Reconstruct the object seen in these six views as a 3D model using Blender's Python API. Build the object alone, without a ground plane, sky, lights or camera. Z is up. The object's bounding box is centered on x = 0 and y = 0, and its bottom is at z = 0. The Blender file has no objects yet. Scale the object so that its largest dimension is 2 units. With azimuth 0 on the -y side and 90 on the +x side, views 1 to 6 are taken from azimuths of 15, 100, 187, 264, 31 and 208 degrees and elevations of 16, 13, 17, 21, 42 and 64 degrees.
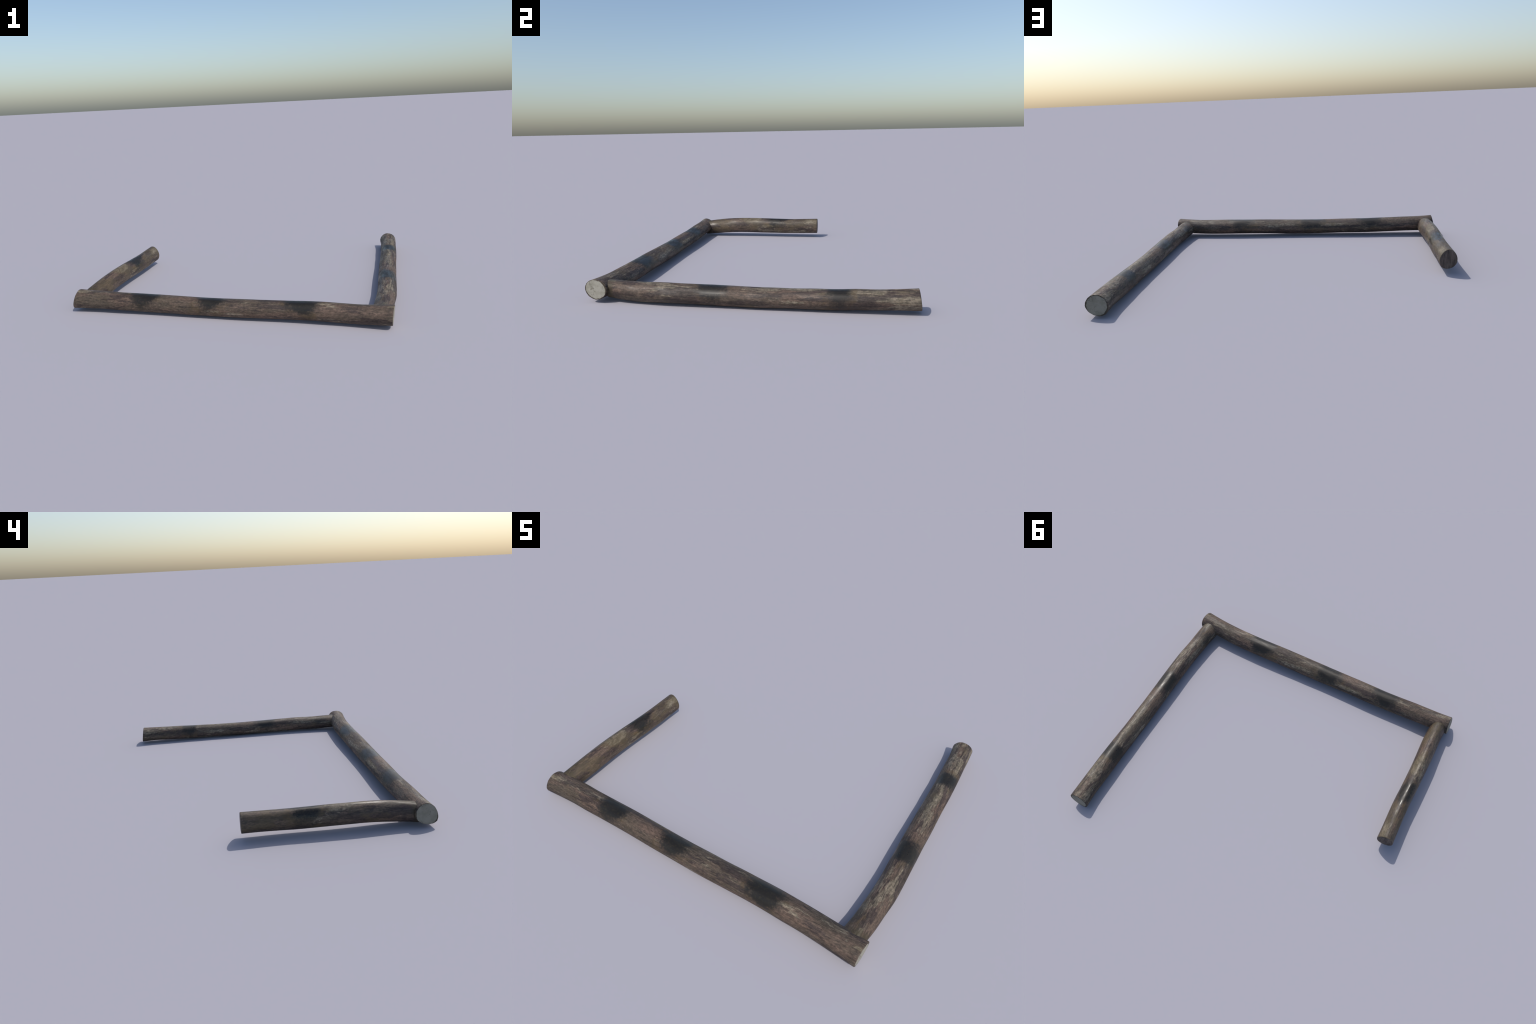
"""Three weathered round logs butted together into an open, three-sided border."""
import bpy, bmesh, math
import numpy as np
from mathutils import Vector, noise

# ---------------------------------------------------------------- log shapes
# Every log is a loft along its own local X axis.  At evenly spaced stations the
# control values give, in millimetres:
#   side / height : position of the pith (sideways, above ground)
#   radius        : mean radius
#   oval, skew    : two-fold deviation from round (flat / leaning oval)
#   tri_a, tri_b  : three-fold deviation from round
CROSS = dict(
    lo=-1.0, hi=1.0,
    side=[-786.5, -781.7, -778.3, -778.2, -776.0, -774.7, -775.4, -777.4, -778.8, -779.4, -779.9, -779.9, -779.7, -778.6, -777.8, -777.4, -779.6, -783.0, -790.3, -799.6, -809.7],
    height=[73.7, 72.2, 71.1, 68.0, 65.7, 63.8, 63.2, 62.5, 60.6, 59.5, 59.2, 60.1, 61.9, 63.7, 64.7, 65.6, 65.2, 64.7, 65.3, 70.0, 75.7],
    radius=[61.2, 59.5, 59.2, 59.3, 59.1, 59.2, 59.6, 59.1, 59.0, 59.1, 59.8, 60.3, 59.8, 59.8, 59.5, 59.9, 60.2, 59.6, 58.9, 59.3, 60.8],
    oval=[3.2, 4.3, 5.3, 5.5, 5.1, 5.1, 5.6, 5.8, 5.4, 5.5, 5.8, 6.1, 6.2, 6.1, 5.7, 5.3, 4.9, 4.4, 4.4, 4.4, 3.9],
    skew=[-3.4, -2.9, -2.5, -1.6, -1.5, -1.6, -1.1, -1.0, -0.7, -0.1, 0.5, 0.3, 0.7, 0.9, 0.6, 0.2, 0.0, -0.0, -0.7, -1.1, -1.6],
    tri_a=[-1.9, -2.1, -2.5, -2.9, -2.8, -2.6, -2.8, -2.9, -2.6, -2.0, -1.9, -2.2, -2.6, -3.0, -3.0, -2.6, -2.4, -3.0, -2.6, -1.1, 0.4],
    tri_b=[-3.0, -2.0, -1.1, -1.4, -1.6, -1.2, -0.6, -0.3, -0.3, -0.5, -0.6, -0.8, -0.7, -0.5, -0.4, -0.8, -1.4, -0.5, 0.4, 0.6, 1.0])
LONG_SIDE = dict(
    lo=-0.76, hi=0.86,
    side=[909.5, 922.4, 929.7, 936.4, 938.4, 938.0, 937.7, 937.2, 937.7, 937.4, 937.8, 938.8, 939.7, 937.6, 936.4, 934.6, 928.3],
    height=[64.9, 57.7, 55.0, 56.2, 55.2, 54.6, 53.2, 52.1, 50.3, 51.0, 52.0, 53.3, 54.6, 58.1, 60.2, 63.6, 65.8],
    radius=[55.0, 55.8, 55.9, 56.5, 56.2, 56.1, 56.1, 55.8, 55.8, 55.6, 54.8, 55.9, 55.8, 56.3, 55.6, 55.8, 58.6],
    oval=[4.8, 3.0, 2.6, 3.2, 3.3, 3.5, 3.2, 3.5, 3.9, 4.2, 4.1, 3.4, 2.8, 2.9, 3.1, 3.1, 3.1],
    skew=[4.2, 1.2, -0.4, -0.5, -0.0, -0.1, -0.6, -0.7, -0.8, -0.1, 0.5, 0.7, 1.5, 2.3, 2.6, 2.3, 2.5],
    tri_a=[-1.3, -0.1, 0.3, 1.4, 1.7, 1.4, 1.3, 0.4, 0.2, 0.1, 0.1, 0.4, 0.5, 1.0, 0.1, 0.8, 1.5],
    tri_b=[2.0, 0.8, 0.1, -0.9, -0.8, -0.3, -0.1, -0.2, -0.9, -1.3, -1.3, -0.5, -0.1, -0.6, -0.7, -1.2, -0.7])
SHORT_SIDE = dict(
    lo=-0.76, hi=0.20,
    side=[-926.7, -921.0, -919.1, -920.1, -920.5, -919.0, -917.1, -914.3, -913.7, -915.4, -917.2],
    height=[63.6, 74.1, 82.6, 87.5, 88.2, 87.9, 86.9, 86.3, 86.6, 88.3, 89.5],
    radius=[56.4, 56.3, 56.9, 56.6, 55.9, 55.7, 55.3, 55.0, 54.6, 54.4, 55.3],
    oval=[-2.2, -3.1, -3.3, -3.9, -5.1, -5.7, -5.5, -5.2, -4.8, -5.0, -4.2],
    skew=[1.1, -0.8, -1.2, -1.2, -1.1, -0.9, -0.9, -0.7, -1.4, -1.9, -1.6],
    tri_a=[0.6, 0.6, 0.1, -0.6, 0.0, 0.0, 0.2, 0.9, 0.1, -0.6, -0.7],
    tri_b=[-0.8, -1.7, -2.4, -2.1, -2.0, -1.3, -0.9, -0.3, -0.1, -0.6, -1.7])


def hermite(values, lo, hi, s):
    v = np.asarray(values, float) / 1000.0
    kn = np.linspace(lo, hi, len(v))
    m = np.gradient(v, kn)
    i = np.clip(np.searchsorted(kn, s) - 1, 0, len(v) - 2)
    h = kn[1] - kn[0]
    t = (np.clip(s, lo, hi) - kn[i]) / h
    return ((2*t**3 - 3*t**2 + 1)*v[i] + (t**3 - 2*t**2 + t)*h*m[i]
            + (-2*t**3 + 3*t**2)*v[i+1] + (t**3 - t**2)*h*m[i+1])


AROUND = 96


def section(shape, s, grow=0.0):
    """Cross-section ring (sideways, up) of a log at the station s, around its pith."""
    f = {k: float(hermite(shape[k], shape["lo"], shape["hi"], np.array([s]))[0])
         for k in ("side", "height", "radius", "oval", "skew", "tri_a", "tri_b")}
    a = np.arange(AROUND) * 2 * math.pi / AROUND
    sup = (f["radius"] + grow + f["oval"]*np.cos(2*a) + f["skew"]*np.sin(2*a)
           + f["tri_a"]*np.cos(3*a) + f["tri_b"]*np.sin(3*a))
    der = (-2*f["oval"]*np.sin(2*a) + 2*f["skew"]*np.cos(2*a)
           - 3*f["tri_a"]*np.sin(3*a) + 3*f["tri_b"]*np.cos(3*a))
    return f["side"], f["height"], sup*np.cos(a) - der*np.sin(a), sup*np.sin(a) + der*np.cos(a)


def mesh_object(name, verts, faces, material, parent, location, smooth=True, sharp_angle=None):
    me = bpy.data.meshes.new(name)
    me.from_pydata([tuple(v) for v in verts], [], faces)
    me.materials.append(material)
    me.validate()
    me.update()
    for p in me.polygons:
        p.use_smooth = smooth
    if sharp_angle:
        me.set_sharp_from_angle(angle=sharp_angle)
    ob = bpy.data.objects.new(name, me)
    bpy.context.scene.collection.objects.link(ob)
    ob.parent = parent
    ob.location = location
    return ob


def build_log(name, shape, along, start_cut, end_cut, bark, seed, parent, caps, chips=0.0012):
    """start_cut / end_cut: (position, tilt by side, tilt by height) of the saw cuts.
    along: 'x' or 'y', the world axis the log follows."""
    lo, hi = start_cut[0], end_cut[0]
    n = int((hi - lo) / 0.007)
    mid = 0.5 * (lo + hi)
    # stations: dense, with a small rounded arris at both cuts
    bevel = [0.0, 0.0012, 0.003]
    drop = [0.0020, 0.0007, 0.0001]
    u = list(np.linspace(lo + 0.006, hi - 0.006, n))
    stations = [(lo + b, d) for b, d in zip(bevel, drop)] + [(s, 0.0) for s in u] \
        + [(hi - b, d) for b, d in reversed(list(zip(bevel, drop)))]
    sign = -1.0 if along == "x" else 1.0         # local sideways -> world sideways
    mid_side, mid_h, _, _ = section(shape, mid)
    verts, rings = [], []
    for s, d in stations:
        side, h, px, pz = section(shape, s, -d)
        t = (s - lo) / (hi - lo)
        ring = []
        edge = max(0.0, 1.0 - min(s - lo, hi - s) / 0.02)
        for k in range(AROUND):
            ang = 2 * math.pi * k / AROUND
            q = Vector((s * 5.0 + seed * 7.3, math.cos(ang) * 1.6, math.sin(ang) * 1.6))
            lump = noise.noise(q) * 0.0005
            q2 = Vector((s * 6.0 + seed * 3.1, math.cos(ang) * 9.0, math.sin(ang) * 9.0))
            ridge = noise.noise(q2) * 0.0004
            q3 = Vector((s * 40.0, math.cos(ang) * 5 + seed, math.sin(ang) * 5))
            nick = noise.noise(q3) * chips * edge
            r = math.hypot(px[k], pz[k])
            g = 1.0 + (lump + ridge + nick) / r
            w_side = side + sign * px[k] * g       # world sideways coordinate
            w_h = h + pz[k] * g
            # shear the rings towards the tilted saw cuts
            ds = (1 - t) ** 8 * (start_cut[1] * (w_side - side) + start_cut[2] * (w_h - h)) \
                + t ** 8 * (end_cut[1] * (w_side - side) + end_cut[2] * (w_h - h))
            w_along = s + ds
            # local frame: X along, Y = left of X, Z up, origin under the middle of the pith
            if along == "x":
                ring.append((w_along - mid, w_side - mid_side, max(w_h, 0.0)))
            else:
                ring.append((w_along - mid, -(w_side - mid_side), max(w_h, 0.0)))
        rings.append(ring)
        verts.extend(ring)
    faces = []
    m = len(rings)
    for i in range(m - 1):
        for k in range(AROUND):
            a, b = i * AROUND + k, i * AROUND + (k + 1) % AROUND
            faces.append((a, b, b + AROUND, a + AROUND))
    if along == "x":
        loc = (mid, mid_side, 0.0)
    else:
        loc = (mid_side, mid, 0.0)
    log = mesh_object(name, verts, faces, bark, parent, loc)
    if along == "y":
        log.rotation_euler = (0, 0, math.pi / 2)
    # make sure faces point outward
    bm = bmesh.new()
    bm.from_mesh(log.data)
    bmesh.ops.recalc_face_normals(bm, faces=bm.faces)
    row = [Vector(v) for v in rings[len(rings) // 2]]
    centre = sum(row, Vector()) / len(row)
    bm.faces.ensure_lookup_table()
    fm = bm.faces[len(bm.faces) // 2]
    if fm.normal.dot(fm.calc_center_median() - centre) < 0:
        bmesh.ops.reverse_faces(bm, faces=bm.faces)
    bm.to_mesh(log.data)
    bm.free()
    # saw-cut faces: concentric rings, faintly dished and uneven
    for which, ring, material in (("start", rings[0], caps[0]), ("end", rings[-1], caps[1])):
        pts = [Vector(p) for p in ring]
        c = sum(pts, Vector()) / len(pts)
        outward = -1.0 if which == "start" else 1.0
        cv, cf = [], []
        levels = [1.0, 0.985, 0.95, 0.88, 0.78, 0.66, 0.52, 0.38, 0.24, 0.1]
        for L in levels:
            for p in pts:
                q = c + (p - c) * L
                e = 0.0 if L == 1.0 else outward * (0.0006 * (1 - L) ** 0.3
                    + 0.0009 * noise.noise(Vector((q.y * 45 + seed, q.z * 45, 3.0 + outward))) * min(1, (1 - L) * 8))
                cv.append((q.x + e - c.x, q.y - c.y, q.z - c.z))
        cv.append((outward * 0.0006, 0, 0))
        for i in range(len(levels) - 1):
            for k in range(AROUND):
                a, b = i * AROUND + k, i * AROUND + (k + 1) % AROUND
                quad = (a, b, b + AROUND, a + AROUND)
                cf.append(quad if (which == "start") else quad[::-1])
        base = (len(levels) - 1) * AROUND
        for k in range(AROUND):
            tri = (base + k, base + (k + 1) % AROUND, len(cv) - 1)
            cf.append(tri if which == "start" else tri[::-1])
        cut = mesh_object("cut_end", cv, cf, material, log, c)
        nrm = cut.data.polygons[len(cut.data.polygons) // 2].normal
        if nrm.x * outward < 0:
            cut.data.flip_normals()
    return log


# ---------------------------------------------------------------- materials
class Graph:
    def __init__(self, name):
        self.mat = bpy.data.materials.new(name)
        self.mat.use_nodes = True
        self.t = self.mat.node_tree
        self.t.nodes.clear()
        self.out = self.t.nodes.new("ShaderNodeOutputMaterial")
        self.bsdf = self.t.nodes.new("ShaderNodeBsdfPrincipled")
        self.t.links.new(self.bsdf.outputs[0], self.out.inputs[0])
        self.obj = self.t.nodes.new("ShaderNodeTexCoord").outputs["Object"]

    def put(self, sock, v):
        if hasattr(v, "links"):
            self.t.links.new(v, sock)
        elif isinstance(v, (tuple, list)) and len(v) == 3 and sock.type == "RGBA":
            sock.default_value = (*v, 1.0)
        else:
            sock.default_value = v

    def mapping(self, vec, scale=(1, 1, 1), loc=(0, 0, 0)):
        n = self.t.nodes.new("ShaderNodeMapping")
        self.put(n.inputs["Vector"], vec)
        n.inputs["Scale"].default_value = scale
        n.inputs["Location"].default_value = loc
        return n.outputs[0]

    def noise(self, vec, scale=1.0, detail=5.0, rough=0.55, distort=0.0, colour=False):
        n = self.t.nodes.new("ShaderNodeTexNoise")
        self.put(n.inputs["Vector"], vec)
        n.inputs["Scale"].default_value = scale
        n.inputs["Detail"].default_value = detail
        n.inputs["Roughness"].default_value = rough
        n.inputs["Distortion"].default_value = distort
        return n.outputs["Color" if colour else "Fac"]

    def math(self, op, a, b=0.0, c=0.0, clamp=False):
        n = self.t.nodes.new("ShaderNodeMath")
        n.operation = op
        n.use_clamp = clamp
        for s, v in zip(n.inputs, (a, b, c)):
            self.put(s, v)
        return n.outputs[0]

    def vmath(self, op, a, b=(0, 0, 0)):
        n = self.t.nodes.new("ShaderNodeVectorMath")
        n.operation = op
        self.put(n.inputs[0], a)
        self.put(n.inputs[1], b)
        return n.outputs["Value"] if op in ("LENGTH", "DISTANCE") else n.outputs["Vector"]

    def ramp(self, fac, lo, hi, out_lo=0.0, out_hi=1.0):
        n = self.t.nodes.new("ShaderNodeMapRange")
        n.interpolation_type = "SMOOTHSTEP"
        self.put(n.inputs["Value"], fac)
        n.inputs["From Min"].default_value = lo
        n.inputs["From Max"].default_value = hi
        n.inputs["To Min"].default_value = out_lo
        n.inputs["To Max"].default_value = out_hi
        return n.outputs[0]

    def mix(self, fac, a, b, mode="MIX"):
        n = self.t.nodes.new("ShaderNodeMix")
        n.data_type = "RGBA"
        n.blend_type = mode
        self.put(n.inputs["Factor"], fac)
        self.put(n.inputs[6], a)
        self.put(n.inputs[7], b)
        return n.outputs[2]

    def bump(self, height, strength, distance):
        n = self.t.nodes.new("ShaderNodeBump")
        self.put(n.inputs["Height"], height)
        n.inputs["Strength"].default_value = strength
        n.inputs["Distance"].default_value = distance
        self.t.links.new(n.outputs[0], self.bsdf.inputs["Normal"])


def bark_material(name, seed, soot, olive=0.2, flake=0.60, gloss=0.0, streaky=1.0, joints=()):
    """Weathered, mostly peeled wood.  soot: list of (centre, radii, amount) of the
    scorched, mossy black patches; olive: amount of yellow-green growth."""
    g = Graph(name)
    p = g.mapping(g.obj, loc=(seed * 3.7, seed * 1.3, seed * 2.1))
    wob = g.vmath("SUBTRACT", g.noise(p, 12.0, 4.0, 0.6, colour=True), (0.5, 0.5, 0.5))
    wob = g.vmath("MULTIPLY", wob, (0.06, 0.014, 0.014))
    q = g.vmath("ADD", p, wob)
    st = streaky
    # large drifts of hue: warm pinkish brown against grey-olive
    drift = g.noise(g.mapping(q, (3.0, 11.0, 11.0), (1.7, 0, 0)), 1.0, 5.0, 0.6)
    col = g.mix(g.ramp(drift, 0.38, 0.62), (0.076, 0.058, 0.041), (0.108, 0.072, 0.052))
    # pale grey-beige flakes where the surface has lifted
    fl = g.noise(g.mapping(q, (3.2, 15.0 * st, 15.0 * st), (9.0, 0, 2.0)), 1.0, 12.0, 0.66)
    flakes = g.ramp(fl, flake - 0.012, flake + 0.010)
    pale = g.mix(g.ramp(g.noise(p, 40.0, 5.0, 0.65), 0.35, 0.65), (0.118, 0.100, 0.068), (0.200, 0.166, 0.120))
    col = g.mix(g.math("MULTIPLY", flakes, 0.80), col, pale)
    # dark, purplish bark remnants in long ragged tongues
    tongue = g.noise(g.mapping(q, (3.4, 19.0 * st, 19.0 * st), (0, 4.0, 0)), 1.0, 12.0, 0.66)
    remnant = g.ramp(tongue, 0.482, 0.450)
    col = g.mix(g.math("MULTIPLY", remnant, 0.84), col, (0.040, 0.027, 0.023))
    # fine longitudinal fibre
    fibre = g.noise(g.mapping(q, (13.0, 170.0, 170.0)), 1.0, 5.0, 0.7)
    shade = g.ramp(fibre, 0.32, 0.68, 0.60, 1.36)
    col = g.mix(1.0, col, g.comb(shade), "MULTIPLY")
    grain = g.noise(g.mapping(p, (60.0, 130.0, 130.0)), 1.0, 4.0, 0.7)
    col = g.mix(1.0, col, g.comb(g.ramp(grain, 0.32, 0.68, 0.64, 1.36)), "MULTIPLY")
    # dark checks (hairline cracks) along the fibre
    crack = g.noise(g.mapping(q, (5.0, 90.0, 90.0), (0, 0, 7.0)), 1.0, 3.0, 0.5)
    col = g.mix(g.ramp(crack, 0.36, 0.30, 0.0, 0.75), col, (0.020, 0.014, 0.012))
    # blotchy grime
    blotch = g.noise(p, 26.0, 7.0, 0.68)
    col = g.mix(g.ramp(blotch, 0.47, 0.33, 0.0, 0.55), col, (0.036, 0.028, 0.023))
    # yellow-olive growth, and sparse spots of green moss
    growth = g.noise(g.mapping(q, (7.0, 13.0, 13.0), (3.0, 3.0, 0)), 1.0, 8.0, 0.65)
    col = g.mix(g.ramp(growth, 0.64 - olive * 0.35, 0.78 - olive * 0.35, 0.0, 0.50), col, (0.098, 0.074, 0.036))
    mossy = g.noise(p, 17.0, 7.0, 0.65)
    col = g.mix(g.ramp(mossy, 0.66, 0.75, 0.0, 0.6), col, (0.034, 0.040, 0.014))
    # short cross nicks, small knots
    v = g.t.nodes.new("ShaderNodeTexVoronoi")
    g.put(v.inputs["Vector"], g.mapping(q, (9.0, 7.0, 7.0), (2.0, 1.0, 0.0)))
    v.inputs["Scale"].default_value = 1.0
    col = g.mix(g.ramp(v.outputs["Distance"], 0.075, 0.045, 0.0, 0.7), col, (0.026, 0.016, 0.014))
    # scorched, mossy black patches
    ragged = g.math("MULTIPLY", g.math("SUBTRACT", g.noise(q, 15.0, 6.0, 0.6), 0.5), 1.1)
    fine = g.math("MULTIPLY", g.math("SUBTRACT", g.noise(p, 75.0, 4.0, 0.65), 0.5), 0.8)
    total = None
    rust = None
    for centre, radii, amount in soot:
        d = g.vmath("LENGTH", g.vmath("DIVIDE", g.vmath("SUBTRACT", g.obj, centre), radii))
        d2 = g.math("ADD", g.math("ADD", d, ragged), fine)
        m = g.ramp(d2, 1.15, 0.58, 0.0, amount)
        r = g.ramp(g.math("ABSOLUTE", g.math("SUBTRACT", d2, 1.05)), 0.30, 0.05)
        total = m if total is None else g.math("MAXIMUM", total, m)
        rust = r if rust is None else g.math("MAXIMUM", rust, r)
    col = g.mix(g.math("MULTIPLY", rust, g.ramp(growth, 0.47, 0.60, 0.0, 0.45)), col, (0.085, 0.056, 0.022))
    black = g.mix(g.ramp(g.noise(p, 95.0, 3.0, 0.6), 0.48, 0.70), (0.0115, 0.0100, 0.0072), (0.024, 0.020, 0.011))
    col = g.mix(total, col, black)
    for centre, radii in joints:
        d = g.vmath("LENGTH", g.vmath("DIVIDE", g.vmath("SUBTRACT", g.obj, centre), radii))
        d = g.math("ADD", g.math("ADD", d, ragged), fine)
        col = g.mix(g.ramp(d, 1.1, 0.5, 0.0, 0.55), col, (0.046, 0.037, 0.015))
    g.put(g.bsdf.inputs["Base Color"], col)
    rg = g.ramp(g.noise(g.mapping(p, (9.0, 26.0, 26.0), (0, 5.0, 0)), 1.0, 6.0, 0.65), 0.35, 0.62, 0.50 - gloss, 0.72 - gloss * 0.6)
    rg = g.math("SUBTRACT", rg, g.math("MULTIPLY", total, 0.22 - gloss * 0.4))
    g.put(g.bsdf.inputs["Roughness"], rg)
    g.bsdf.inputs["Specular IOR Level"].default_value = 0.42
    h = g.math("ADD", g.math("MULTIPLY", fibre, 0.5), g.math("MULTIPLY", tongue, 0.6))
    g.bump(h, 0.25, 0.0010)
    return g.mat


def _comb(self, v):
    n = self.t.nodes.new("ShaderNodeCombineColor")
    for i in range(3):
        self.put(n.inputs[i], v)
    return n.outputs[0]


Graph.comb = _comb


def pale_cut_material(name, seed, half_side, half_height, tone):
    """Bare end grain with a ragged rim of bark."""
    g = Graph(name)
    p = g.mapping(g.obj, loc=(seed, seed * 2.0, seed * 0.7))
    rel = g.vmath("DIVIDE", g.vmath("MULTIPLY", g.obj, (0, 1, 1)), (1, half_side, half_height))
    d = g.vmath("LENGTH", rel)
    n1 = g.noise(p, 60.0, 6.0, 0.62)
    rim = g.math("ADD", d, g.math("MULTIPLY", g.math("SUBTRACT", n1, 0.5), 0.26))
    soft = g.noise(p, 24.0, 5.0, 0.6)
    a, b = tone
    col = g.mix(g.ramp(soft, 0.35, 0.65), a, b)
    # hairline cracks and specks
    w = g.vmath("ADD", p, g.vmath("MULTIPLY", g.noise(p, 40.0, 3.0, 0.5, colour=True), (0.03, 0.03, 0.03)))
    v = g.t.nodes.new("ShaderNodeTexVoronoi")
    v.feature = "DISTANCE_TO_EDGE"
    g.put(v.inputs["Vector"], w)
    v.inputs["Scale"].default_value = 26.0
    line = g.ramp(v.outputs["Distance"], 0.045, 0.0)
    gate = g.ramp(g.noise(p, 20.0, 3.0, 0.5), 0.50, 0.62)
    col = g.mix(g.math("MULTIPLY", g.math("MULTIPLY", line, gate), 0.75), col, (0.07, 0.055, 0.035))
    speck = g.noise(p, 120.0, 3.0, 0.6)
    col = g.mix(g.ramp(speck, 0.66, 0.76, 0.0, 0.6), col, (0.10, 0.08, 0.055))
    rings = g.math("SINE", g.math("MULTIPLY", g.math("ADD", d, g.math("MULTIPLY", soft, 0.25)), 46.0))
    col = g.mix(g.ramp(rings, 0.2, 1.0, 0.0, 0.10), col, (0.20, 0.17, 0.12))
    col = g.mix(g.ramp(rim, 0.91, 0.97), col, (0.060, 0.048, 0.032))
    g.put(g.bsdf.inputs["Base Color"], col)
    g.bsdf.inputs["Roughness"].default_value = 0.7
    g.bsdf.inputs["Specular IOR Level"].default_value = 0.3
    g.bump(soft, 0.3, 0.0015)
    return g.mat


def dark_cut_material(name, seed):
    """Unbarked brown cut whose saw marks run straight up and down."""
    g = Graph(name)
    p = g.mapping(g.obj, loc=(seed, seed * 2.0, seed * 0.7))
    s1 = g.noise(g.mapping(p, (1, 130.0, 11.0)), 1.0, 6.0, 0.65)
    s2 = g.noise(g.mapping(p, (1, 40.0, 9.0)), 1.0, 5.0, 0.6)
    col = g.mix(g.ramp(s2, 0.36, 0.64), (0.050, 0.036, 0.031), (0.125, 0.098, 0.082))
    col = g.mix(1.0, col, g.comb(g.ramp(s1, 0.3, 0.7, 0.55, 1.4)), "MULTIPLY")
    g.put(g.bsdf.inputs["Base Color"], col)
    g.bsdf.inputs["Roughness"].default_value = 0.6
    g.bsdf.inputs["Specular IOR Level"].default_value = 0.35
    g.bump(s1, 0.25, 0.001)
    return g.mat


# ---------------------------------------------------------------- assembly
frame = bpy.data.objects.new("log_border", None)
bpy.context.scene.collection.objects.link(frame)
frame.empty_display_size = 0.2
frame["label"] = "three weathered brown logs forming an open three-sided border"
frame["category"] = "log border"

CROSS_START, CROSS_END = -0.988, 0.981
LONG_START, LONG_END = -0.765, 0.8605
SHORT_START, SHORT_END = -0.755, 0.199


def patches(positions, mid, top, radii=(0.100, 0.100, 0.088)):
    return [((s - mid, across, top), tuple(k * v for k, v in zip(grow, radii)), amount)
            for s, across, grow, amount in positions]


cross_mid = 0.5 * (CROSS_START + CROSS_END)
long_mid = 0.5 * (LONG_START + LONG_END)
short_mid = 0.5 * (SHORT_START + SHORT_END)

cross_bark = bark_material("weathered_cross_wood", 1.0, patches(
    [(-0.515, 0.0, (1, 1, 1), 0.96), (-0.08, 0.0, (1.1, 1, 1), 0.96), (0.465, 0.0, (1.15, 1, 1), 0.97)],
    cross_mid, 0.115), olive=0.18, flake=0.575,
    joints=[((0.93 - cross_mid, 0.06, 0.05), (0.09, 0.04, 0.07)), ((-0.925 - cross_mid, 0.06, 0.05), (0.09, 0.04, 0.07))])
long_bark = bark_material("weathered_long_wood", 2.0, patches(
    [(-0.175, 0.0, (0.92, 1.05, 1.10), 0.93), (0.47, -0.005, (0.72, 1.05, 1.10), 0.93),
     (-0.63, 0.060, (0.8, 0.35, 0.6), 0.55)],
    long_mid, 0.105), olive=0.20, flake=0.545, gloss=0.05,
    joints=[((-0.74 - long_mid, 0.0, 0.06), (0.035, 0.09, 0.09))])
short_bark = bark_material("weathered_short_wood", 3.0, patches(
    [(-0.145, 0.0, (0.95, 0.9, 0.95), 0.95)], short_mid, 0.14), olive=0.52, flake=0.57, streaky=0.55, gloss=0.14,
    joints=[((-0.74 - short_mid, 0.0, 0.07), (0.04, 0.09, 0.09))])

cut_bright = pale_cut_material("pale_end_grain", 4.0, 0.060, 0.055, ((0.285, 0.27, 0.215), (0.37, 0.35, 0.29)))
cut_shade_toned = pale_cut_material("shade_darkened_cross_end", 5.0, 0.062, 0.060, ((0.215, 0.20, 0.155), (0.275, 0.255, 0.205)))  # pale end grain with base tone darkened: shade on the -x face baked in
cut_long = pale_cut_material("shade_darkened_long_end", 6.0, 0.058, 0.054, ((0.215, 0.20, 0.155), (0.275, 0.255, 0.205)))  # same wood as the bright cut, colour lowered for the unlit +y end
cut_dark = dark_cut_material("dark_saw_cut", 7.0)

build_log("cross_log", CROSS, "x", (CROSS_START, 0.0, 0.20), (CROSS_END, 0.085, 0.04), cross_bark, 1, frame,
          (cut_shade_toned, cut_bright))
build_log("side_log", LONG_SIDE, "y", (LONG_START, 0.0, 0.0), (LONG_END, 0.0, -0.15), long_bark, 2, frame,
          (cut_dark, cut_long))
build_log("side_log.001", SHORT_SIDE, "y", (SHORT_START, 0.0, 0.2), (SHORT_END, 0.0, 0.0), short_bark, 3, frame,
          (cut_dark, cut_dark), chips=0.0)
bpy.context.view_layer.update()
